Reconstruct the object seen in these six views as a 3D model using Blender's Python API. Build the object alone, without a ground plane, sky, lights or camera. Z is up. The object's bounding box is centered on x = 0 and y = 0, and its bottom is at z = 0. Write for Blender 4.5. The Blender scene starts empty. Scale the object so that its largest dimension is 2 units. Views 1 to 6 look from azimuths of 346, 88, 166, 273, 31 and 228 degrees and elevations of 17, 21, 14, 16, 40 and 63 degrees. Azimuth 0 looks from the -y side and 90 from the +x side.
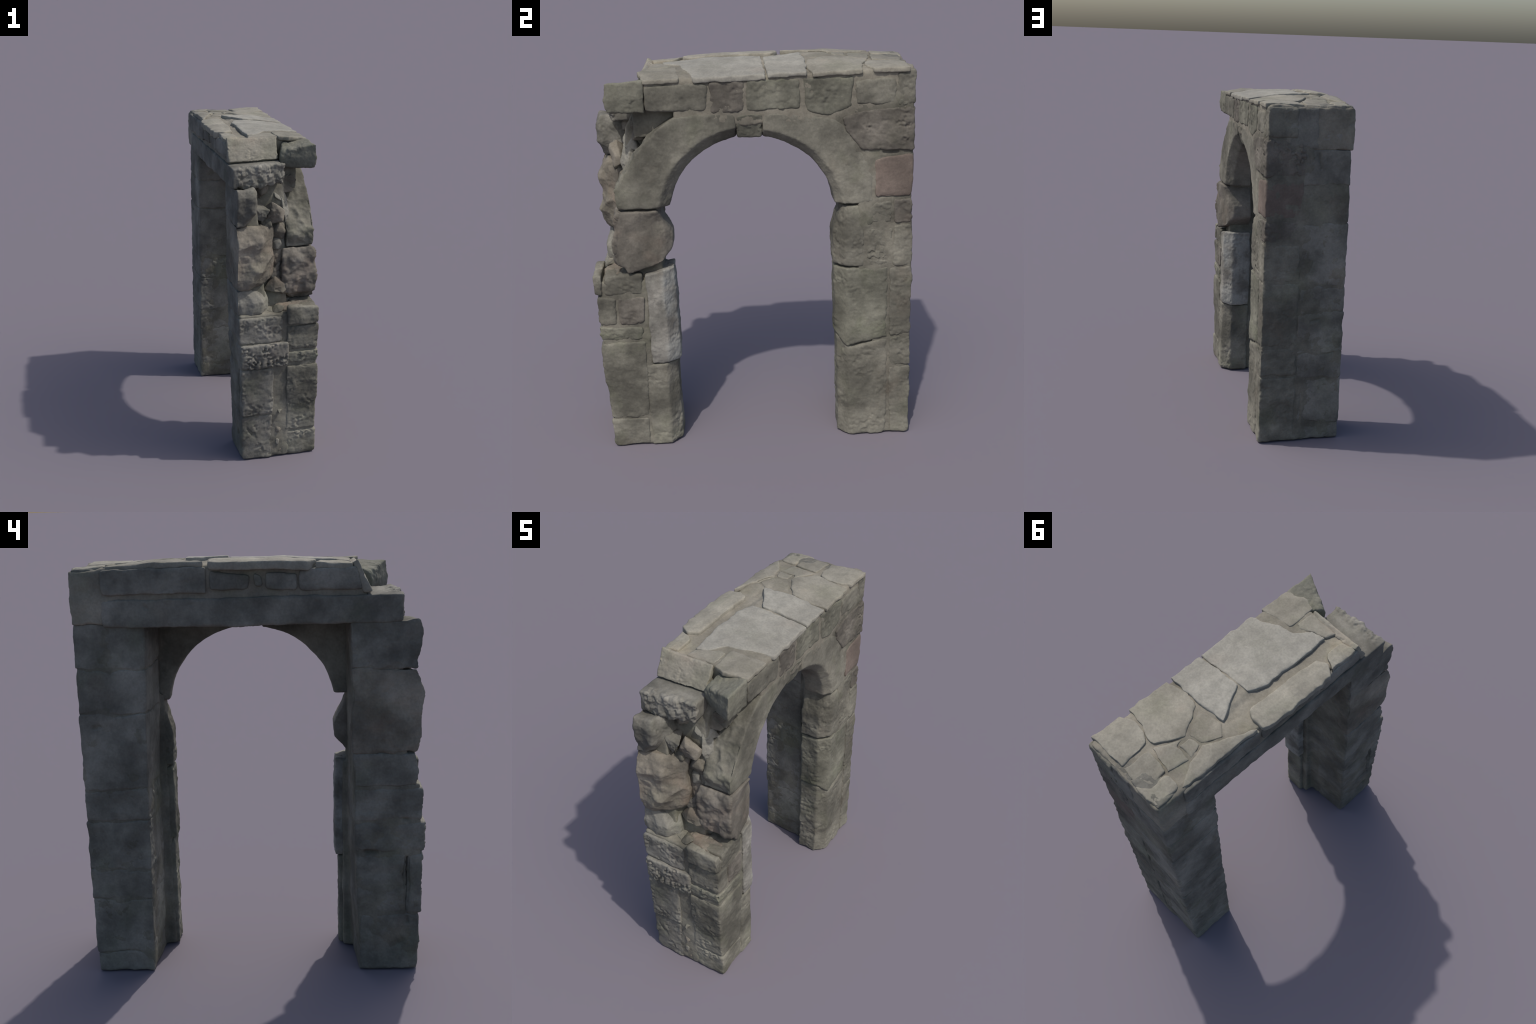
"""Ruined stone archway: two masonry piers, a semicircular arch on the front,
a flat lintel on the back, broken wall end on the south side, paved top."""
import bpy, bmesh, math, random
import numpy as np
from mathutils import Vector

# ------------------------------------------------------------------ noise
def _hash(ix, iy, iz, seed):
    h = (ix * 374761393 + iy * 668265263 + iz * 2147483647 + seed * 1274126177) & 0xFFFFFFFF
    h = ((h ^ (h >> 13)) * 1274126177) & 0xFFFFFFFF
    return (h ^ (h >> 16)) & 0xFFFFFFFF

_rng = np.random.RandomState(7)
_G = _rng.normal(size=(256, 3)); _G /= np.linalg.norm(_G, axis=1)[:, None]

def perlin(P, seed=0):
    P = P + 100.0
    I = np.floor(P).astype(np.int64); f = P - I
    w = f * f * f * (f * (f * 6 - 15) + 10)
    out = 0.0
    for dx in (0, 1):
        wx = w[:, 0] if dx else 1 - w[:, 0]
        for dy in (0, 1):
            wy = w[:, 1] if dy else 1 - w[:, 1]
            for dz in (0, 1):
                wz = w[:, 2] if dz else 1 - w[:, 2]
                g = _G[_hash(I[:, 0] + dx, I[:, 1] + dy, I[:, 2] + dz, seed) & 255]
                d = g[:, 0] * (f[:, 0] - dx) + g[:, 1] * (f[:, 1] - dy) + g[:, 2] * (f[:, 2] - dz)
                out = out + wx * wy * wz * d
    return out * 1.5

def fbm(P, octaves=3, seed=0):
    s, a = 0.0, 1.0
    for o in range(octaves):
        s = s + a * perlin(P * 2.0 ** o, seed + o); a *= 0.5
    return s

def ridged(P, octaves=3, seed=0):
    s, a = 0.0, 1.0
    for o in range(octaves):
        s = s + a * (0.5 - 2 * np.abs(perlin(P * 2.0 ** o, seed + o))); a *= 0.5
    return s

def smoothstep(a, b, x):
    t = np.clip((x - a) / (b - a), 0, 1)
    return t * t * (3 - 2 * t)

# relief recipes: (low amp, mid amp, mid size, fine amp, pit depth, pit size, fracture amp, fracture size)
RELIEF = {
    'dressed': (.0035, .0026, .085, .0007, .0012, .030, 0, 1),
    'worn':    (.0035, .0044, .085, .0010, .0032, .026, 0, 1),
    'pitted':  (.0035, .0040, .070, .0014, .0085, .020, 0, 1),
    'rough':   (.0035, .0060, .075, .0014, .0026, .024, .026, .19),
    'slab':    (.0030, .0022, .110, .0004, .0008, .040, 0, 1),
    'mortar':  (.0035, .0048, .110, .0010, .0016, .030, 0, 1),
}
# cracks, slots and dents: (start, end, half width, depth)
GROOVES = [
    ((-.22, -.722, .585), (-.22, -.714, .50), .007, .022),
    ((-.22, -.714, .50), (-.22, -.724, .45), .009, .024),
    ((-.22, -.724, .45), (-.22, -.720, .36), .006, .022),
    ((-.22, -.720, .36), (-.22, -.728, .255), .006, .018),
    ((-.22, -.528, .622), (-.22, -.572, .620), .007, .022),
    ((-.22, -.504, .793), (-.22, -.506, .792), .007, .012),
    ((-.22, -.700, .786), (-.22, -.720, .784), .006, .010),
    ((-.22, -.700, .160), (-.22, -.690, .14), .010, .014),
    ((.02, .80, .30), (.03, .80, .12), .004, .007),
    ((-.03, .80, 1.70), (-.04, .80, 1.62), .005, .010),
    ((-.02, .80, .735), (-.07, .80, .745), .005, .010),
    ((-.22, .70, 1.25), (-.22, .73, 1.245), .006, .010),
    ((.265, .652, 1.718), (.265, .688, 1.716), .006, .010),
    ((.265, .625, 1.655), (.265, .655, 1.650), .006, .010),
    ((.265, .655, 1.562), (.265, .720, 1.562), .005, .012),
    ((.265, .640, 1.342), (.265, .700, 1.344), .004, .008),
    ((-.100, .285, 1.99), (-.163, .332, 1.99), .004, .014),
    ((-.165, .335, 1.99), (-.125, .420, 1.99), .004, .012),
    ((-.10, .10, 1.98), (-.14, .16, 1.98), .004, .010),
    ((-.235, .04, 1.745), (-.235, .042, 1.745), .005, .006),
    ((-.235, -.30, 1.80), (-.235, -.302, 1.80), .005, .006),
    ((-.235, .45, 1.79), (-.235, .46, 1.80), .006, .008),
    ((-.235, .25, 1.80), (-.235, .252, 1.80), .005, .006),
    ((-.235, -.20, 1.755), (-.235, -.202, 1.755), .005, .006),
    ((-.235, -.42, 1.745), (-.235, -.422, 1.745), .005, .006),
]

def seg_dist(P, a, b):
    a = np.array(a); b = np.array(b); ab = b - a
    t = np.clip((P - a) @ ab / (ab @ ab), 0, 1)
    return np.linalg.norm(P - (a + t[:, None] * ab), axis=1)

# ------------------------------------------------------------------ mesh helpers
AX = {'x': (0, 1, 2), 'y': (1, 0, 2), 'z': (2, 0, 1)}

def ev(v, i, p):
    if callable(v): return v(*p)
    if isinstance(v, (list, tuple)): return v[i]
    return v

def prism(bm, axis, poly, lo, hi):
    """closed prism: polygon in the two other axes, from lo to hi along axis"""
    a, b, c = AX[axis]
    rings = []
    for val in (lo, hi):
        ring = []
        for i, p in enumerate(poly):
            co = [0, 0, 0]; co[a] = ev(val, i, p); co[b], co[c] = p
            ring.append(bm.verts.new(co))
        rings.append(ring)
    bm.faces.new(rings[0]); bm.faces.new(rings[1])
    n = len(poly)
    for i in range(n):
        j = (i + 1) % n
        bm.faces.new((rings[0][i], rings[0][j], rings[1][j], rings[1][i]))

_jag = random.Random(5)
def jagged(poly, val, step=.016, amt=.003, rounding=1):
    """split the outline into short runs, wander it a little and round its corners"""
    out, vals = [], []
    n = len(poly)
    for i in range(n):
        (a0, b0), (a1, b1) = poly[i], poly[(i + 1) % n]
        L = math.hypot(a1 - a0, b1 - b0); k = max(2, int(round(L / step)))
        for j in range(k):
            t = j / k; w = 0 if j == 0 else _jag.uniform(-amt, amt)
            out.append((a0 + (a1 - a0) * t - (b1 - b0) / L * w, b0 + (b1 - b0) * t + (a1 - a0) / L * w))
            vals.append([(ev(v, i, poly[i]) * (1 - t) + ev(v, (i + 1) % n, poly[(i + 1) % n]) * t) for v in val])
    P = np.array(out)
    for _ in range(rounding):
        P = P + .35 * ((np.roll(P, 1, 0) + np.roll(P, -1, 0)) / 2 - P)
    return [tuple(p) for p in P], [list(v) for v in zip(*vals)]

def box(bm, x0, x1, y0, y1, z0, z1):
    prism(bm, 'z', [(x0, y0), (x1, y0), (x1, y1), (x0, y1)], z0, z1)

def loft(bm, sections):
    rings = [[bm.verts.new(p) for p in s] for s in sections]
    bm.faces.new(rings[0]); bm.faces.new(rings[-1])
    n = len(rings[0])
    for r0, r1 in zip(rings, rings[1:]):
        for i in range(n):
            j = (i + 1) % n
            bm.faces.new((r0[i], r0[j], r1[j], r1[i]))

def hull(bm, points):
    vs = [bm.verts.new(p) for p in points]
    r = bmesh.ops.convex_hull(bm, input=vs)
    bad = [g for g in r['geom_interior'] if isinstance(g, bmesh.types.BMVert)]
    bmesh.ops.delete(bm, geom=bad, context='VERTS')

def remeshed(bm, voxel):
    bmesh.ops.recalc_face_normals(bm, faces=bm.faces)
    bmesh.ops.triangulate(bm, faces=bm.faces)
    me = bpy.data.meshes.new('work'); bm.to_mesh(me); bm.free()
    ob = bpy.data.objects.new('work', me)
    bpy.context.scene.collection.objects.link(ob)
    m = ob.modifiers.new('remesh', 'REMESH'); m.mode = 'VOXEL'; m.voxel_size = voxel
    dg = bpy.context.evaluated_depsgraph_get(); dg.update()
    out = bpy.data.meshes.new_from_object(ob.evaluated_get(dg))
    bpy.data.objects.remove(ob); bpy.data.meshes.remove(me)
    return out

def coords(me):
    n = len(me.vertices); P = np.empty(n * 3, np.float32); me.vertices.foreach_get('co', P)
    return P.reshape(-1, 3).astype(np.float64)

def set_coords(me, P):
    me.vertices.foreach_set('co', P.astype(np.float32).ravel()); me.update()

def relax(me, P, steps):
    e = np.empty(len(me.edges) * 2, np.int32); me.edges.foreach_get('vertices', e); e = e.reshape(-1, 2)
    n = len(P); deg = np.bincount(e.ravel(), minlength=n)[:, None].clip(1)
    for _ in range(steps):
        S = np.stack([np.bincount(e[:, 0], P[e[:, 1], k], n) + np.bincount(e[:, 1], P[e[:, 0], k], n)
                      for k in range(3)], 1)
        P = P + 0.6 * (S / deg - P)
    return P

def normals(me):
    n = np.empty(len(me.vertices) * 3, np.float32); me.vertex_normals.foreach_get('vector', n)
    return n.reshape(-1, 3).astype(np.float64)

_serial = [0]
def carve(me, relief, soft=3, warp=None, rough_dir=None, amp=1.0, wear=1.1):
    """round the arrises, then push the surface in and out like weathered stone"""
    _serial[0] += 1; s = _serial[0]
    off = np.array([s * 3.71, s * 1.93, s * 2.57]) % 17
    P = relax(me, coords(me), soft)
    if wear:                                   # arrises chipped and rubbed away here and there
        m = smoothstep(-.25, .35, fbm(P / .075 + off, 2, 61))
        P = P + (relax(me, P, 14) - P) * (m * wear)[:, None]
    if warp: P = warp(P)
    set_coords(me, P)
    N = normals(me)
    low, mid, mids, fine, pit, pits, frac, fracs = RELIEF[relief]
    d = low * fbm(P / .22, 2, 3) + mid * fbm(P / mids + off, 4, 11) * amp + fine * fbm(P / .011 + off, 2, 17)
    if pit:
        pd = (smoothstep(-.30, .50, fbm(P / pits + off, 3, 23)) - .35) * pit * amp
        pd = pd * (.10 + 1.2 * smoothstep(-.05, .35, fbm(P / .10 + off, 2, 41)))
        if rough_dir is not None:
            pd = pd * (0.25 + 1.6 * smoothstep(.45, .8, N @ np.array(rough_dir)))
        d = d - pd
    if frac:
        dressed_back = 1 - smoothstep(.3, .8, -N[:, 0])     # only the outer rear face was ever dressed
        d = d + dressed_back * frac * amp * (ridged(P / fracs + off, 2, 31) - .02)
    lo, hi = P.min(0) - .02, P.max(0) + .02
    for a, b, w, dep in GROOVES:
        if all(min(a[k], b[k]) < hi[k] and max(a[k], b[k]) > lo[k] for k in range(3)):
            q = seg_dist(P, a, b)
            d = d - dep * np.exp(-(q / w) ** 2 * .5 ) * (q < .05)
    P = P + N * d[:, None]
    P[:, 2] = np.maximum(P[:, 2], 0.0)
    set_coords(me, P)
    me.polygons.foreach_set('use_smooth', np.ones(len(me.polygons), bool))

def wander(P):
    """bed joints that rise and fall along the wall"""
    P = P.copy(); k = smoothstep(.0, .05, P[:, 2]) * smoothstep(1.72, 1.66, P[:, 2])
    P[:, 2] += k * (.016 * fbm(P * np.array((5, 5, 2.5)), 2, 51) + .006 * fbm(P * 22, 2, 57))
    return P

ROOT = bpy.data.objects.new('stone_archway', None)
bpy.context.scene.collection.objects.link(ROOT)
ROOT['label'] = 'ruined grey masonry archway with broken side and flat paved top'
ROOT['category'] = 'stone arch'

def part(name, bm, mat, relief, parent=None, voxel=.005, **kw):
    me = remeshed(bm, voxel); carve(me, relief, **kw)
    me.name = name; me.materials.append(mat)
    ob = bpy.data.objects.new(name, me); ob.parent = parent or ROOT
    bpy.context.scene.collection.objects.link(ob)
    return ob

def stone(name, parent, mat, relief, axis, poly, lo, hi, voxel=.005, jag=.003, rounding=1, step=.016, **kw):
    if jag: poly, (lo, hi) = jagged(poly, (lo, hi), amt=jag, rounding=rounding, step=step)
    bm = bmesh.new(); prism(bm, axis, poly, lo, hi)
    return part(name, bm, mat, relief, parent, voxel, **kw)

# ------------------------------------------------------------------ materials
def stone_material(name, base, dark=.70, light=1.26, green=.30, pink=.22, vary=.07, pale=0.0, pale_y=None, bump=.25, stain=(.82, 1.12)):
    m = bpy.data.materials.new(name); m.use_nodes = True
    nt = m.node_tree; nd = nt.nodes; ln = nt.links
    bsdf = nd['Principled BSDF']; bsdf.inputs['Roughness'].default_value = .92
    bsdf.inputs['Specular IOR Level'].default_value = .18
    tc = nd.new('ShaderNodeTexCoord')
    def noise(scale, detail=4, rough=.55, off=(0, 0, 0)):
        mp = nd.new('ShaderNodeMapping'); mp.inputs['Location'].default_value = off
        ln.new(tc.outputs['Object'], mp.inputs['Vector'])
        n = nd.new('ShaderNodeTexNoise'); n.inputs['Scale'].default_value = scale
        n.inputs['Detail'].default_value = detail; n.inputs['Roughness'].default_value = rough
        ln.new(mp.outputs[0], n.inputs['Vector']); return n.outputs['Fac']
    def ramp(src, p0, p1, c0=0.0, c1=1.0):
        r = nd.new('ShaderNodeMapRange'); r.interpolation_type = 'SMOOTHSTEP'
        r.inputs['From Min'].default_value = p0; r.inputs['From Max'].default_value = p1
        r.inputs['To Min'].default_value = c0; r.inputs['To Max'].default_value = c1
        ln.new(src, r.inputs['Value']); return r.outputs[0]
    def mul(a, b):
        x = nd.new('ShaderNodeMath'); x.operation = 'MULTIPLY'
        for i, v in enumerate((a, b)):
            if isinstance(v, (int, float)): x.inputs[i].default_value = v
            else: ln.new(v, x.inputs[i])
        return x.outputs[0]
    def mix(fac, a, b, mode='MIX'):
        x = nd.new('ShaderNodeMix'); x.data_type = 'RGBA'; x.blend_type = mode
        if isinstance(fac, (int, float)): x.inputs[0].default_value = fac
        else: ln.new(fac, x.inputs[0])
        for i, v in ((6, a), (7, b)):
            if isinstance(v, tuple): x.inputs[i].default_value = (*v, 1)
            else: ln.new(v, x.inputs[i])
        return x.outputs[2]
    b = np.array(base)
    info = nd.new('ShaderNodeObjectInfo')
    col = mix(ramp(noise(4.6, 5), .36, .64), tuple(b * dark), tuple(b * light))
    # soft pale and dark weather stains a hand or two across
    st = ramp(noise(2.6, 2, .5, (6.1, 1.2, 7.7)), .42, .66, *stain)
    g = mul(ramp(noise(4.2, 4, .6, (3.1, 8.2, 1.4)), .50, .72), green)
    col = mix(g, col, tuple(b * np.array((.86, .97, .74))))
    p = mul(ramp(noise(3.6, 3, .6, (9.1, 2.2, 6.4)), .54, .74), pink)
    col = mix(p, col, tuple(b * np.array((1.20, .98, .90))))
    if pale:
        q = mul(ramp(noise(5.5, 4, .6, (1.7, 5.5, 3.3)), .36, .60), pale)
        if pale_y:      # whitewash left on the faces beyond this y
            sx = nd.new('ShaderNodeSeparateXYZ'); ln.new(tc.outputs['Object'], sx.inputs[0])
            q = mul(q, ramp(sx.outputs[1], pale_y[0], pale_y[1], .12, 1.0))
        col = mix(q, col, tuple(np.minimum(b * 1.65 * np.array((.95, 1.0, 1.04)), .9)))
    # stone-to-stone variation and fine grain
    rv = ramp(info.outputs['Random'], 0, 1, 1 - vary, 1 + vary)
    gr = mul(ramp(noise(95, 3, .7), .25, .75, .90, 1.10), ramp(noise(24, 4, .6, (4, 4, 1)), .3, .7, .91, 1.08))
    v = nd.new('ShaderNodeHueSaturation')
    ln.new(mul(mul(rv, st), gr), v.inputs['Value']); ln.new(col, v.inputs['Color'])
    ln.new(v.outputs[0], bsdf.inputs['Base Color'])
    bp = nd.new('ShaderNodeBump'); bp.inputs['Strength'].default_value = bump
    bp.inputs['Distance'].default_value = .004
    ln.new(noise(140, 4, .65), bp.inputs['Height']); ln.new(bp.outputs[0], bsdf.inputs['Normal'])
    return m

GREY   = stone_material('grey_olive_stone', (.148, .141, .115))
BROWN  = stone_material('brown_stone', (.146, .133, .112), green=.15, pink=.4)
GREEN  = stone_material('lichen_stone', (.146, .142, .113), green=.45, pink=.1)
RED    = stone_material('reddish_sandstone', (.146, .118, .099), green=.05, pink=.15, dark=.88, light=1.08, vary=.03)
WHITE  = stone_material('whitewashed_stone', (.168, .160, .140), pale=.95, pale_y=(-.475, -.435), green=.1, pink=.15)
SLAB   = stone_material('pale_paving_stone', (.215, .201, .164), dark=.88, light=1.08, green=.2, pink=.3, vary=.05, bump=.12, stain=(.92, 1.12))
PALE   = stone_material('pale_grey_slab', (.232, .222, .190), dark=.90, light=1.06, green=.1, pink=.15, vary=.04, bump=.12, stain=(.97, 1.10))
TAN    = stone_material('tan_broken_stone', (.172, .155, .126), green=.2, pink=.5)
MORTAR = stone_material('mortar', (.156, .147, .119), green=.3, pink=.3)
TOPMIX = stone_material('bedding_mortar', (.205, .189, .152), dark=.85, light=1.12, green=.3, pink=.3)
BACK   = stone_material('grey_block', (.168, .161, .138), green=.3, pink=.25)

# ------------------------------------------------------------------ top surface rule
def top_z(x, y):
    z = np.interp(x, [-.28, -.2, -.1, 0, .1, .27], [1.978, 1.991, 1.990, 1.989, 1.981, 1.957])
    z = z - .022 * np.clip((-.15 - y) / .32, 0, 1) * np.clip((.16 - x) / .2, 0, 1)
    z = z - .030 * np.clip((y - .40) / .35, 0, 1) * np.clip((.20 - x) / .2, 0, 1)
    return z + .010 * np.clip((y - .3) / .4, 0, 1) * np.clip((x - .1) / .15, 0, 1)

# ------------------------------------------------------------------ mortar bodies (what shows in the joints)
def shell(bm, levels, splay0=0, splay1=0):
    """mortar body lofted through (z, x0, x1, y0, y1) levels; the reveal may splay inwards"""
    loft(bm, [[(x0, y0, z), (x1, y0 - splay0, z), (x1, y1 + splay1, z), (x0, y1, z)] for z, x0, x1, y0, y1 in levels])

bm = bmesh.new()
shell(bm, [(.004, -.209, .09, -.778, -.503), (.30, -.213, .09, -.780, -.488), (.61, -.218, .09, -.784, -.478), (.955, -.227, .09, -.772, -.472)], splay1=.024)
shell(bm, [(.004, .0, .257, -.766, -.53), (.62, .0, .259, -.780, -.53), (.70, .0, .259, -.780, -.53), (.955, .0, .259, -.776, -.53)])
box(bm, .05, .205, -.62, -.43, .004, .99)
box(bm, .09, .225, -.60, -.45, .9, 1.34)
shell(bm, [(.90, -.224, -.04, -.735, -.470), (1.3, -.229, -.06, -.69, -.462), (1.50, -.230, -.12, -.67, -.458), (1.70, -.230, -.14, -.66, -.454)], splay1=.008)
prism(bm, 'x', [(-.66, .95), (-.455, .95), (-.445, 1.82), (-.52, 1.82), (-.59, 1.70), (-.62, 1.4)], -.1, .10)
box(bm, .102, .185, -.545, -.33, 1.66, 1.84)
box(bm, -.225, -.09, -.69, -.50, 1.44, 1.58)
SOUTH = part('pier', bm, MORTAR, 'mortar', voxel=.006, soft=4)

bm = bmesh.new()
shell(bm, [(.004, -.213, .09, .514, .790), (.54, -.214, .09, .502, .797), (1.0, -.214, .09, .497, .796), (1.72, -.214, .09, .468, .791)], splay0=.024)
shell(bm, [(.004, .0, .264, .60, .798), (1.0, .0, .265, .60, .797), (1.90, .0, .265, .60, .795)])
box(bm, .08, .215, .44, .70, .004, 1.34)
box(bm, .08, .265, .53, .72, .94, 1.56)
box(bm, .10, .265, .42, .78, 1.50, 1.80)
NORTH = part('pier', bm, MORTAR, 'mortar', voxel=.006, soft=4)

bm = bmesh.new()
def core_top(P):
    P = P.copy(); x, y, z = P.T
    valley = smoothstep(-.04, -.09, x) * smoothstep(.30, .20, y) * .012
    P[:, 2] = z + (top_z(x, y) - .007 - valley - 1.96) * smoothstep(1.86, 1.945, z)
    return P
box(bm, -.230, .14, -.47, .794, 1.716, 1.96)
box(bm, .10, .264, -.34, .794, 1.716, 1.96)
box(bm, .10, .262, -.47, -.30, 1.81, 1.96)
box(bm, -.228, .065, -.525, -.44, 1.80, 1.88)
box(bm, .11, .250, -.58, -.45, 1.83, 1.86)
TOP = part('wall_head', bm, TOPMIX, 'mortar', voxel=.007, soft=2, warp=core_top)

# ------------------------------------------------------------------ arch ring
CY, CZ, R = .012, 1.251, .409          # centre and radius of the intrados
def polyline(pts, n):
    pts = np.array(pts, float); s = np.r_[0, np.cumsum(np.linalg.norm(np.diff(pts, axis=0), axis=1))]
    t = np.linspace(0, s[-1], n); return np.stack([np.interp(t, s, pts[:, k]) for k in (0, 1)], 1)

def half_arch(name, a0, a1, outer, chamfer, mat):
    """voussoir: intrados arc from angle a0 to a1 (degrees), hand-laid extrados"""
    n = 28; out = polyline(outer, n); secs = []
    for i in range(n):
        a = math.radians(a0 + (a1 - a0) * i / (n - 1))
        p = np.array((CY + R * math.cos(a), CZ + R * math.sin(a))); o = out[i]
        u = (o - p) / np.linalg.norm(o - p); q = p + u * chamfer
        secs.append([(.098, *p), (.266 - chamfer * .95, *p), (.266, *q), (.268, *o), (.098, *o)])
    bm = bmesh.new(); loft(bm, secs)
    ob = part(name, bm, mat, 'dressed', voxel=.005, soft=4)
    P = coords(ob.data); Nn = normals(ob.data)          # rough-hewn flank and extrados
    k = smoothstep(.25, .7, -Nn[:, 1]) * smoothstep(-.40, -.52, P[:, 1])
    P += Nn * (k * (.013 * (ridged(P / .13, 2, 71) - .2) + .004 * fbm(P / .035, 2, 75)))[:, None]
    set_coords(ob.data, P); return ob

half_arch('voussoir', 169.5, 98.5, [(-.640, 1.328), (-.662, 1.40), (-.610, 1.50), (-.556, 1.578), (-.466, 1.690),
          (-.345, 1.772), (-.20, 1.786), (-.052, 1.780)], .055, GREY)
half_arch('voussoir', 7.5, 81.5, [(.604, 1.312), (.600, 1.44), (.552, 1.570), (.475, 1.690), (.400, 1.745),
          (.255, 1.768), (.082, 1.778)], .042, GREY)
stone('keystone', None, GREEN, 'worn', 'x',
      [(-.050, 1.656), (.076, 1.653), (.080, 1.770), (.02, 1.776), (-.050, 1.770)], .105,
      [.240, .240, .272, .272, .272])

# ------------------------------------------------------------------ north pier
def jamb(inner, front, back, outer, cham, xin=.088):
    """plan of a door-jamb stone with a chamfered arris; inner = y of the reveal, sign from outer"""
    s = 1 if outer > inner else -1
    return [(xin, inner), (front - cham, inner), (front, inner + s * cham), (front, outer), (xin, outer)]

N = NORTH
stone('jamb_stone', N, GREY, 'worn', 'z', jamb(.424, .268, 0, .684, .058), .003,
      lambda x, y: .585 if y < .43 and x < .22 else (.523 if y < .5 else .570), soft=4, jag=0)
stone('jamb_stone', N, GREEN, 'worn', 'z', jamb(.412, .268, 0, .680, .060),
      lambda x, y: .594 if y < .43 and x < .22 else (.532 if y < .5 else .580), .966, soft=4, jag=0)
bm = bmesh.new()
loft(bm, [[(x, y, z) for x, y in jamb(i, f, 0, .556, c)] for z, i, f, c in
          ((.976, .410, .266, .058), (1.06, .406, .270, .060), (1.16, .408, .270, .058), (1.23, .430, .268, .045), (1.295, .456, .264, .02))])
part('jamb_stone', bm, GREY, 'worn', N, .005, soft=4)
for mat, poly in ((GREY, [(.690, .404), (.803, .404), (.802, .003), (.696, .003)]),
                  (GREY, [(.692, .572), (.802, .581), (.803, .411), (.689, .411)]),
                  (GREY, [(.687, .966), (.801, .966), (.801, .588), (.691, .578)]),
                  (GREY, [(.704, 1.190), (.799, 1.190), (.800, .972), (.704, .972)]),
                  (BROWN, [(.704, 1.326), (.797, 1.326), (.798, 1.196), (.704, 1.196)])):
    stone('block', N, mat, 'worn', 'x', poly, .058, .270)
stone('block', N, GREY, 'worn', 'x', [(.562, 1.284), (.62, 1.312), (.698, 1.318), (.698, 1.202), (.57, 1.192)], .10, .268)
stone('block', N, GREY, 'pitted', 'x', [(.568, 1.170), (.699, 1.178), (.700, .972), (.575, .970)], .10, .266)
stone('block', N, RED, 'slab', 'x', [(.606, 1.530), (.797, 1.554), (.796, 1.334), (.614, 1.338)], .05, .271)
stone('block', N, BROWN, 'pitted', 'x', [(.451, 1.742), (.567, 1.773), (.800, 1.777), (.797, 1.568), (.547, 1.577), (.465, 1.686)], .05, .275)
# rear courses: one block deep to the end face; the reveal leans in towards the top
for mat, rel, z0, z1, yi0, yi1, ye in (
        (BACK, 'dressed', .003, .109, .516, .512, .790), (BACK, 'dressed', .110, .386, .510, .506, .795),
        (BACK, 'dressed', .387, .536, .504, .504, .798), (BACK, 'worn', .538, .787, .500, .498, .798),
        (BACK, 'worn', .788, .944, .498, .498, .797), (BACK, 'dressed', .945, 1.308, .496, .482, .797),
        (BACK, 'dressed', 1.309, 1.514, .480, .474, .790), (BACK, 'dressed', 1.515, 1.722, .473, .466, .796)):
    bm = bmesh.new()
    loft(bm, [[(-.217, yi0, z0), (.057, yi0 - .022, z0), (.057, ye, z0), (-.217, ye, z0)],
              [(-.217, yi1, z1), (.057, yi1 - .022, z1), (.057, ye, z1), (-.217, ye, z1)]])
    part('rear_block', bm, mat, rel, N, .0055, soft=2, rough_dir=(0, -1, 0), warp=wander)

# ------------------------------------------------------------------ south pier
S = SOUTH
stone('jamb_stone', S, GREY, 'worn', 'z', jamb(-.408, .264, 0, -.575, .058), .003, .480, soft=4, jag=0)
stone('jamb_stone', S, WHITE, 'worn', 'z', jamb(-.391, .266, 0, -.540, .058), .486, lambda x, y: .985 if y < -.5 else 1.005, soft=5, jag=0)
stone('impost', S, BROWN, 'dressed', 'x', [(-.635, 1.318), (-.452, 1.316), (-.425, 1.25), (-.385, 1.184), (-.388, 1.109), (-.45, 1.044), (-.600, .998), (-.668, 1.055), (-.66, 1.266)],
      [.07, .09, .09, .09, .09, .09, .07, .06, .07], [.274, .268, .240, .208, .208, .255, .277, .277, .274], soft=3)
ob = bpy.data.objects['impost']
P = coords(ob.data); Nn = normals(ob.data)
k = smoothstep(.3, .7, -Nn[:, 1])
P += Nn * (k * (.014 + .018 * (ridged(P / .15, 2, 81) - .2) + .005 * fbm(P / .035, 2, 85)))[:, None]
set_coords(ob.data, P)
# corner blocks, each showing on the front and on the broken end
for mat, rel, poly in (
        (GREY, 'worn', [(-.772, .003), (-.585, .003), (-.578, .166), (-.780, .170)]),
        (GREY, 'worn', [(-.782, .174), (-.577, .170), (-.560, .618), (-.794, .614)]),
        (GREEN, 'pitted', [(-.792, .630), (-.575, .628), (-.570, .700), (-.792, .706)]),
        (GREY, 'worn', [(-.790, .716), (-.698, .716), (-.692, .866), (-.788, .872)])):
    stone('corner_block', S, mat, rel, 'x', poly, .066, [.262, .263, .267, .268], rough_dir=(0, -1, 0))
stone('block', S, BROWN, 'worn', 'x', [(-.686, .862), (-.547, .864), (-.560, .722), (-.64, .708), (-.690, .716)], .12, .266)
stone('block', S, GREY, 'worn', 'x', [(-.745, .984), (-.552, .990), (-.555, .880), (-.752, .880)], .12, .264)
stone('block', S, GREY, 'worn', 'y', [(.062, 1.000), (.264, .992), (.268, .880), (.070, .884)], -.802, -.758)
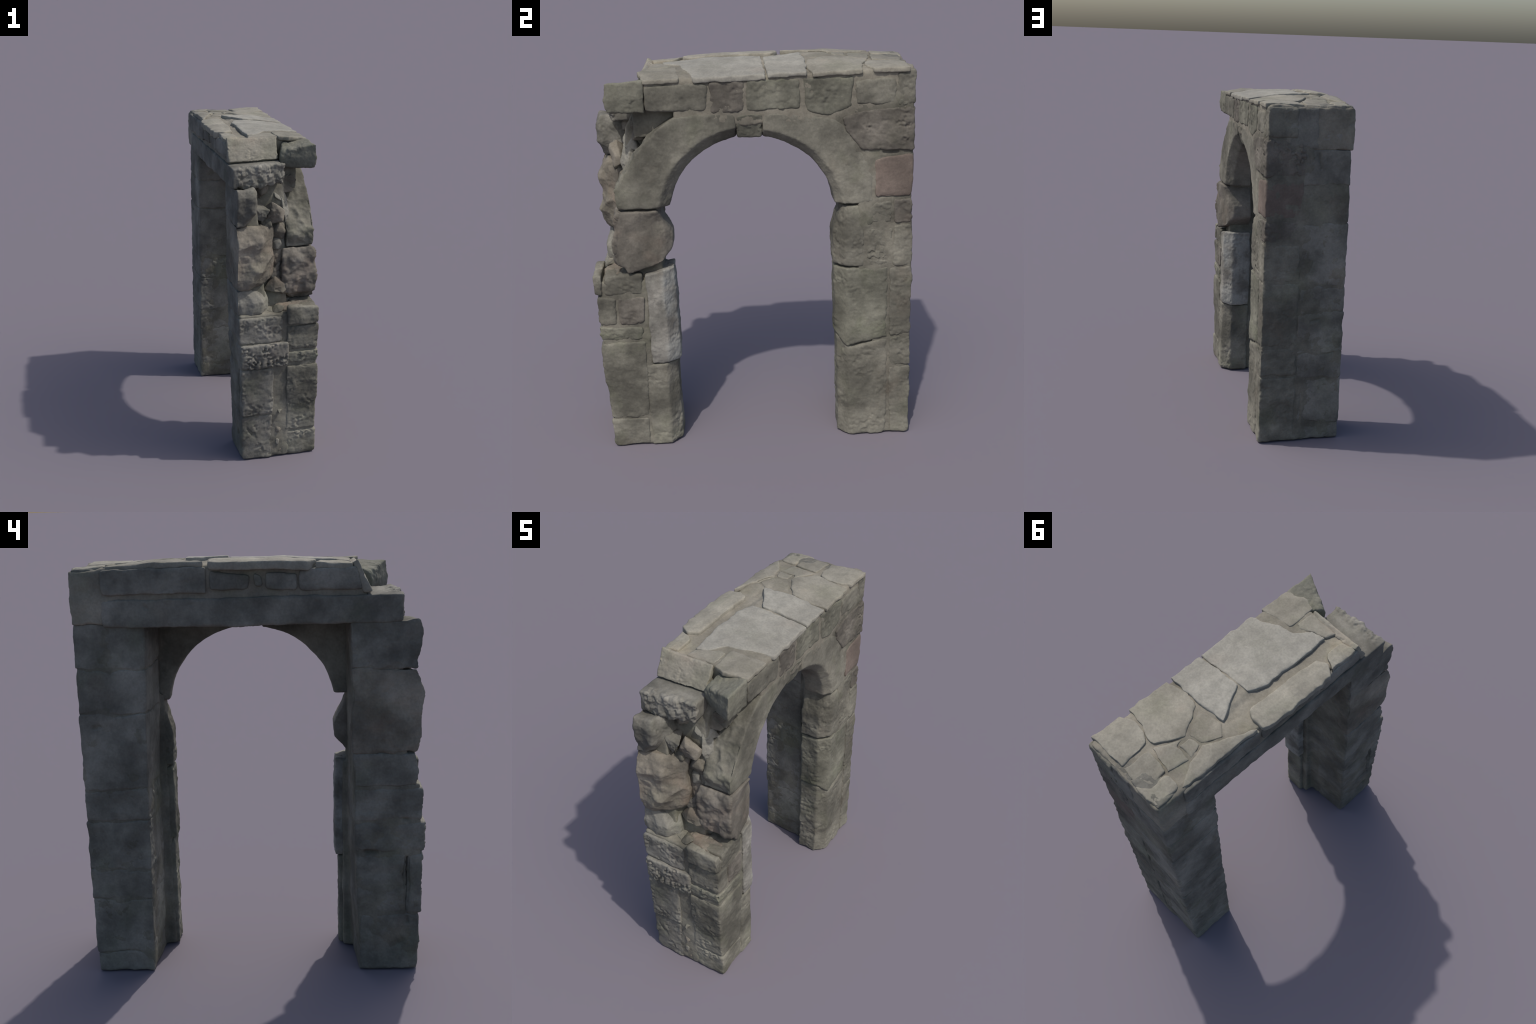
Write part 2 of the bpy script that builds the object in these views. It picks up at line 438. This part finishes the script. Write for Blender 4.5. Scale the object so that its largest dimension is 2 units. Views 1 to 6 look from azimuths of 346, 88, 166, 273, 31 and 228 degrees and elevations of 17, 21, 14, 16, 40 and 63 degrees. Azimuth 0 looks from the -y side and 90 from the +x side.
# rear courses of the broken end
for mat, rel, poly, y0, y1, x1 in (
        (BACK, 'worn', [(-.212, .003), (-.215, .298)], -.784, -.500, -.02),
        (BACK, 'worn', [(-.213, .302), (-.221, .612)], -.794, -.722, -.012),
        (BACK, 'worn', [(-.212, .302), (-.220, .612)], -.720, -.484, -.012),
        (BACK, 'pitted', [(-.222, .622), (-.225, .772)], -.802, -.475, .078),
        (BACK, 'worn', [(-.226, .776), (-.231, .940)], -.786, -.472, .042)):
    (xa, za), (xb, zb) = poly
    stone('rear_block', S, mat, rel, 'y', [(xa, za), (x1, za), (x1, zb), (xb, zb)], y0, [y1, y1 + .02, y1 + .02, y1], voxel=.0052, rough_dir=(0, -1, 0))
def broken_block(mat, amp, levels):
    """hacked block: plan front corner, shoulder and inner corner at several heights"""
    bm = bmesh.new()
    loft(bm, [[(xb, yf, z), (xs, ys, z), (xi, yi, z), (xi + .004, ye, z), (xb, ye, z)] for z, xb, yf, xs, ys, xi, yi, ye in levels])
    part('rear_block', bm, mat, 'rough', S, .005, soft=2, amp=amp)
broken_block(BACK, .5, [(.950, -0.230, -.758, -.085, -.762, -.030, -.715, -.472), (1.03, -0.232, -.768, -.075, -.765, -.035, -.70, -.470),
                        (1.106, -0.234, -.752, -.13, -.735, -.070, -.67, -.469)])
broken_block(TAN, .8, [(1.112, -0.234, -.758, -.17, -.752, -.075, -.68, -.469), (1.18, -0.235, -.776, -.10, -.772, -.002, -.69, -.466),
                        (1.40, -0.235, -.776, -.085, -.768, .012, -.672, -.464), (1.45, -0.235, -.768, -.10, -.745, .008, -.655, -.462), (1.496, -0.235, -.745, -.12, -.715, -.03, -.640, -.461)])
broken_block(BACK, .6, [(1.502, -0.235, -.745, -.19, -.742, -.150, -.66, -.460), (1.58, -0.235, -.768, -.13, -.762, -.095, -.66, -.456),
                        (1.67, -0.235, -.768, -.125, -.760, -.095, -.65, -.453), (1.710, -0.235, -.755, -.14, -.735, -.105, -.64, -.452)])
# rubble heart of the wall, laid bare where the facing has fallen
rng = random.Random(11)
def rubble(c, size, mat, tilt=0.0):
    bm = bmesh.new(); pts = []
    for _ in range(11):
        v = Vector((rng.gauss(0, 1), rng.gauss(0, 1), rng.gauss(0, 1))).normalized()
        k = 1.22 if c[2] > 1.0 else 1.0
        v = Vector((v.x * size[0] * k, v.y * size[1], v.z * size[2] * k))
        ca, sa = math.cos(tilt), math.sin(tilt)
        pts.append((c[0] + v.x * ca - v.z * sa, c[1] + v.y + (0 if c[2] < 1.25 else .018 if c[2] > 1.6 else .022 if c[0] > .045 else -.034), c[2] + v.x * sa + v.z * ca))
    hull(bm, pts)
    part('rubble', bm, mat, 'worn', S, .0045, soft=1, wear=.5)
for c, size, t in (((-.060, -.600, 1.560), (.055, .07, .075), .1), ((.012, -.600, 1.520), (.058, .07, .10), -.25),
                   ((.075, -.600, 1.535), (.050, .06, .09), .2), ((.062, -.570, 1.628), (.085, .07, .030), -.3),
                   ((-.050, -.575, 1.660), (.07, .07, .075), .5), ((.112, -.545, 1.680), (.055, .06, .045), 0),
                   ((.050, -.605, 1.420), (.065, .07, .07), .2), ((.055, -.605, 1.335), (.065, .07, .06), 0),
                   ((.050, -.620, 1.262), (.068, .06, .06), .1), ((.038, -.625, 1.175), (.065, .06, .075), 0),
                   ((.030, -.640, 1.085), (.075, .06, .075), 0), ((.02, -.545, 1.725), (.08, .06, .06), 0),
                   ((.095, -.575, 1.43), (.05, .07, .09), 0), ((.098, -.585, 1.30), (.045, .07, .08), .2), ((.085, -.60, 1.17), (.05, .07, .09), 0),
                   ((.155, -.515, 1.72), (.06, .07, .06), .3), ((.07, -.56, 1.70), (.07, .06, .06), .2),
                   ((-.03, -.590, 1.480), (.05, .06, .06), .3), ((.13, -.50, 1.745), (.06, .08, .045), .2),
                   ((-.06, -.69, .960), (.07, .07, .030), 0), ((.03, -.70, .960), (.06, .06, .034), .2),
                   ((.12, -.69, .968), (.13, .08, .026), 0), ((.17, -.70, .970), (.09, .06, .024), .05),
                   ((.030, -.782, .318), (.024, .022, .026), .3), ((.020, -.778, .185), (.022, .020, .030), 0),
                   ((.012, -.775, .105), (.028, .020, .036), .2), ((.025, -.772, .045), (.022, .020, .022), 0)):
    rubble(c, size, rng.choice((GREY, TAN, TAN, BACK)), t)

# ------------------------------------------------------------------ lintel and rear courses above it
bm = bmesh.new()
loft(bm, [[(-.236, .655, 1.704), (.07, .655, 1.704), (.07, .655, 1.828), (-.236, .655, 1.828)],
          [(-.240, 0, 1.699), (.07, 0, 1.699), (.07, 0, 1.827), (-.240, 0, 1.829)],
          [(-.242, -.684, 1.702), (.072, -.655, 1.728), (.080, -.655, 1.840), (-.242, -.688, 1.828)]])
LINTEL = part('lintel', bm, BACK, 'dressed', None, .0055, soft=2)
me = LINTEL.data; P = coords(me); Nn = normals(me)
k = smoothstep(-.61, -.65, P[:, 1]) * smoothstep(-.228, -.20, P[:, 0])
P += Nn * (k * (.012 * fbm(P / .04, 3, 91) + .005 * ridged(P / .016, 2, 95) + .012 * np.exp(-((P[:, 0] + .08) / .09) ** 2)))[:, None]
set_coords(me, P)

W = TOP
for mat, poly, x0 in ((BACK, [(.645, 1.848), (.180, 1.846), (.180, 1.964), (.648, 1.958)], -.246),
                      (BACK, [(.166, 1.862), (.02, 1.854), (-.004, 1.862), (-.018, 1.925), (.168, 1.945)], -.244),
                      (BACK, [(-.030, 1.872), (-.070, 1.872), (-.066, 1.920), (-.026, 1.930)], -.242),
                      (BACK, [(-.078, 1.858), (-.220, 1.854), (-.218, 1.925), (-.078, 1.935)], -.244),
                      (BACK, [(-.228, 1.850), (-.510, 1.848), (-.478, 1.948), (-.228, 1.945)], -.244)):
    stone('rear_block', W, mat, 'dressed', 'x', poly, x0, -.10)
stone('rear_block', W, BACK, 'dressed', 'x', [(.664, 1.732), (.794, 1.726), (.792, 1.880), (.662, 1.880)], -.221, -.02)
stone('rear_block', W, BACK, 'dressed', 'x', [(.662, 1.882), (.792, 1.882), (.784, 1.962), (.664, 1.964)], -.217, -.02)
stone('end_block', W, BACK, 'dressed', 'x', [(.70, 1.726), (.799, 1.726), (.798, 1.954), (.70, 1.958)], -.020, .15)
# leaning end slab with a raised rim and a pointed corner
bm = bmesh.new()
loft(bm, [[(-.238, -.508, 1.834), (-.238, -.552, 1.838), (-.236, -.484, 1.982), (-.236, -.462, 1.968)],
          [(-.19, -.508, 1.834), (-.19, -.552, 1.838), (-.19, -.482, 1.970), (-.19, -.452, 1.955)],
          [(.072, -.508, 1.842), (.070, -.552, 1.846), (.070, -.482, 1.970), (.070, -.452, 1.955)]])
part('end_slab', bm, SLAB, 'worn', W, .0045, soft=1)

# front course under the paving
bm = bmesh.new()
loft(bm, [[(.268, -.655, 1.804), (.266, -.472, 1.798), (.10, -.472, 1.80), (.078, -.560, 1.80)],
          [(.276, -.664, 1.87), (.270, -.470, 1.87), (.09, -.470, 1.87), (.070, -.568, 1.86)],
          [(.270, -.652, 1.948), (.268, -.47, 1.956), (.11, -.47, 1.945), (.080, -.562, 1.902)]])
part('block', bm, GREEN, 'worn', W, .005, soft=3)
for mat, poly in ((GREY, [(-.470, 1.922), (-.20, 1.930), (-.174, 1.922), (-.178, 1.796), (-.472, 1.798)]),
                  (BROWN, [(-.168, 1.930), (.0, 1.934), (-.005, 1.788), (-.168, 1.786)]),
                  (GREEN, [(.006, 1.936), (.258, 1.934), (.257, 1.790), (.002, 1.786)]),
                  (GREEN, [(.264, 1.934), (.508, 1.932), (.504, 1.790), (.475, 1.772), (.39, 1.752), (.282, 1.778)]),
                  (GREY, [(.513, 1.920), (.711, 1.918), (.711, 1.790), (.515, 1.796)]),
                  (GREY, [(.716, 1.945), (.803, 1.956), (.803, 1.784), (.716, 1.786)])):
    stone('block', W, mat, 'worn', 'x', poly, .10, .269)

# ------------------------------------------------------------------ paving slabs on the top
def on_top(lift):
    def f(P):
        P = P.copy(); P[:, 2] += top_z(P[:, 0], P[:, 1]) + lift; return P
    return f
for mat, lift, thick, poly in (
        (SLAB, .002, .026, [(.280, .772), (.279, .605), (.199, .570), (.133, .573), (.074, .607), (.058, .764)]),
        (SLAB, .002, .026, [(.279, .552), (.279, .315), (.155, .290), (.057, .314), (.005, .398), (-.035, .455), (.046, .586), (.097, .589), (.162, .558)]),
        (PALE, .006, .026, [(.276, .292), (.274, .104), (.003, .099), (-.100, .280), (.059, .297)]),
        (PALE, .001, .028, [(.275, .098), (.278, -.236), (.091, -.302), (.045, -.308), (-.02, -.386), (-.086, -.399), (-.098, -.203),
                            (-.089, -.110), (-.098, -.016), (-.056, .086), (.012, .090)]),
        (SLAB, -.002, .026, [(.272, -.305), (.272, -.474), (.142, -.505), (.084, -.483), (.078, -.357), (.084, -.322)]),
        (SLAB, -.002, .024, [(.072, -.359), (.067, -.462), (-.100, -.462), (-.086, -.405), (-.023, -.388), (.042, -.346)]),
        (SLAB, -.002, .030, [(-.154, -.342), (-.159, -.450), (-.234, -.462), (-.240, -.297)]),
        (SLAB, .002, .036, [(-.136, .150), (-.146, -.276), (-.205, -.306), (-.262, -.262), (-.270, -.10), (-.268, .10), (-.250, .170), (-.19, .175)]),
        (SLAB, .002, .030, [(-.217, .636), (-.148, .530), (-.119, .431), (-.163, .332), (-.238, .186), (-.236, .535)]),
        (SLAB, .002, .024, [(.052, .768), (.036, .624), (-.020, .628), (-.100, .640), (-.110, .728), (-.042, .770)]),
        (SLAB, .003, .024, [(-.060, .784), (-.118, .740), (-.112, .650), (-.150, .640), (-.206, .648), (-.206, .778), (-.12, .786)]),
        (SLAB, .000, .024, [(-.045, .512), (-.045, .447), (-.112, .438), (-.138, .510)]),
        (SLAB, -.001, .024, [(.040, .604), (-.032, .470), (-.042, .520), (-.136, .520), (-.108, .630), (-.02, .618)]),
        (TOPMIX, -.003, .024, [(.050, .312), (-.095, .288), (-.158, .330), (-.112, .428), (-.042, .440), (.0, .390)])):
    stone('paving_slab', W, mat, 'slab', 'z', poly, -thick, 0, voxel=.0045, soft=2, jag=.006, rounding=0, step=.034, warp=on_top(lift))
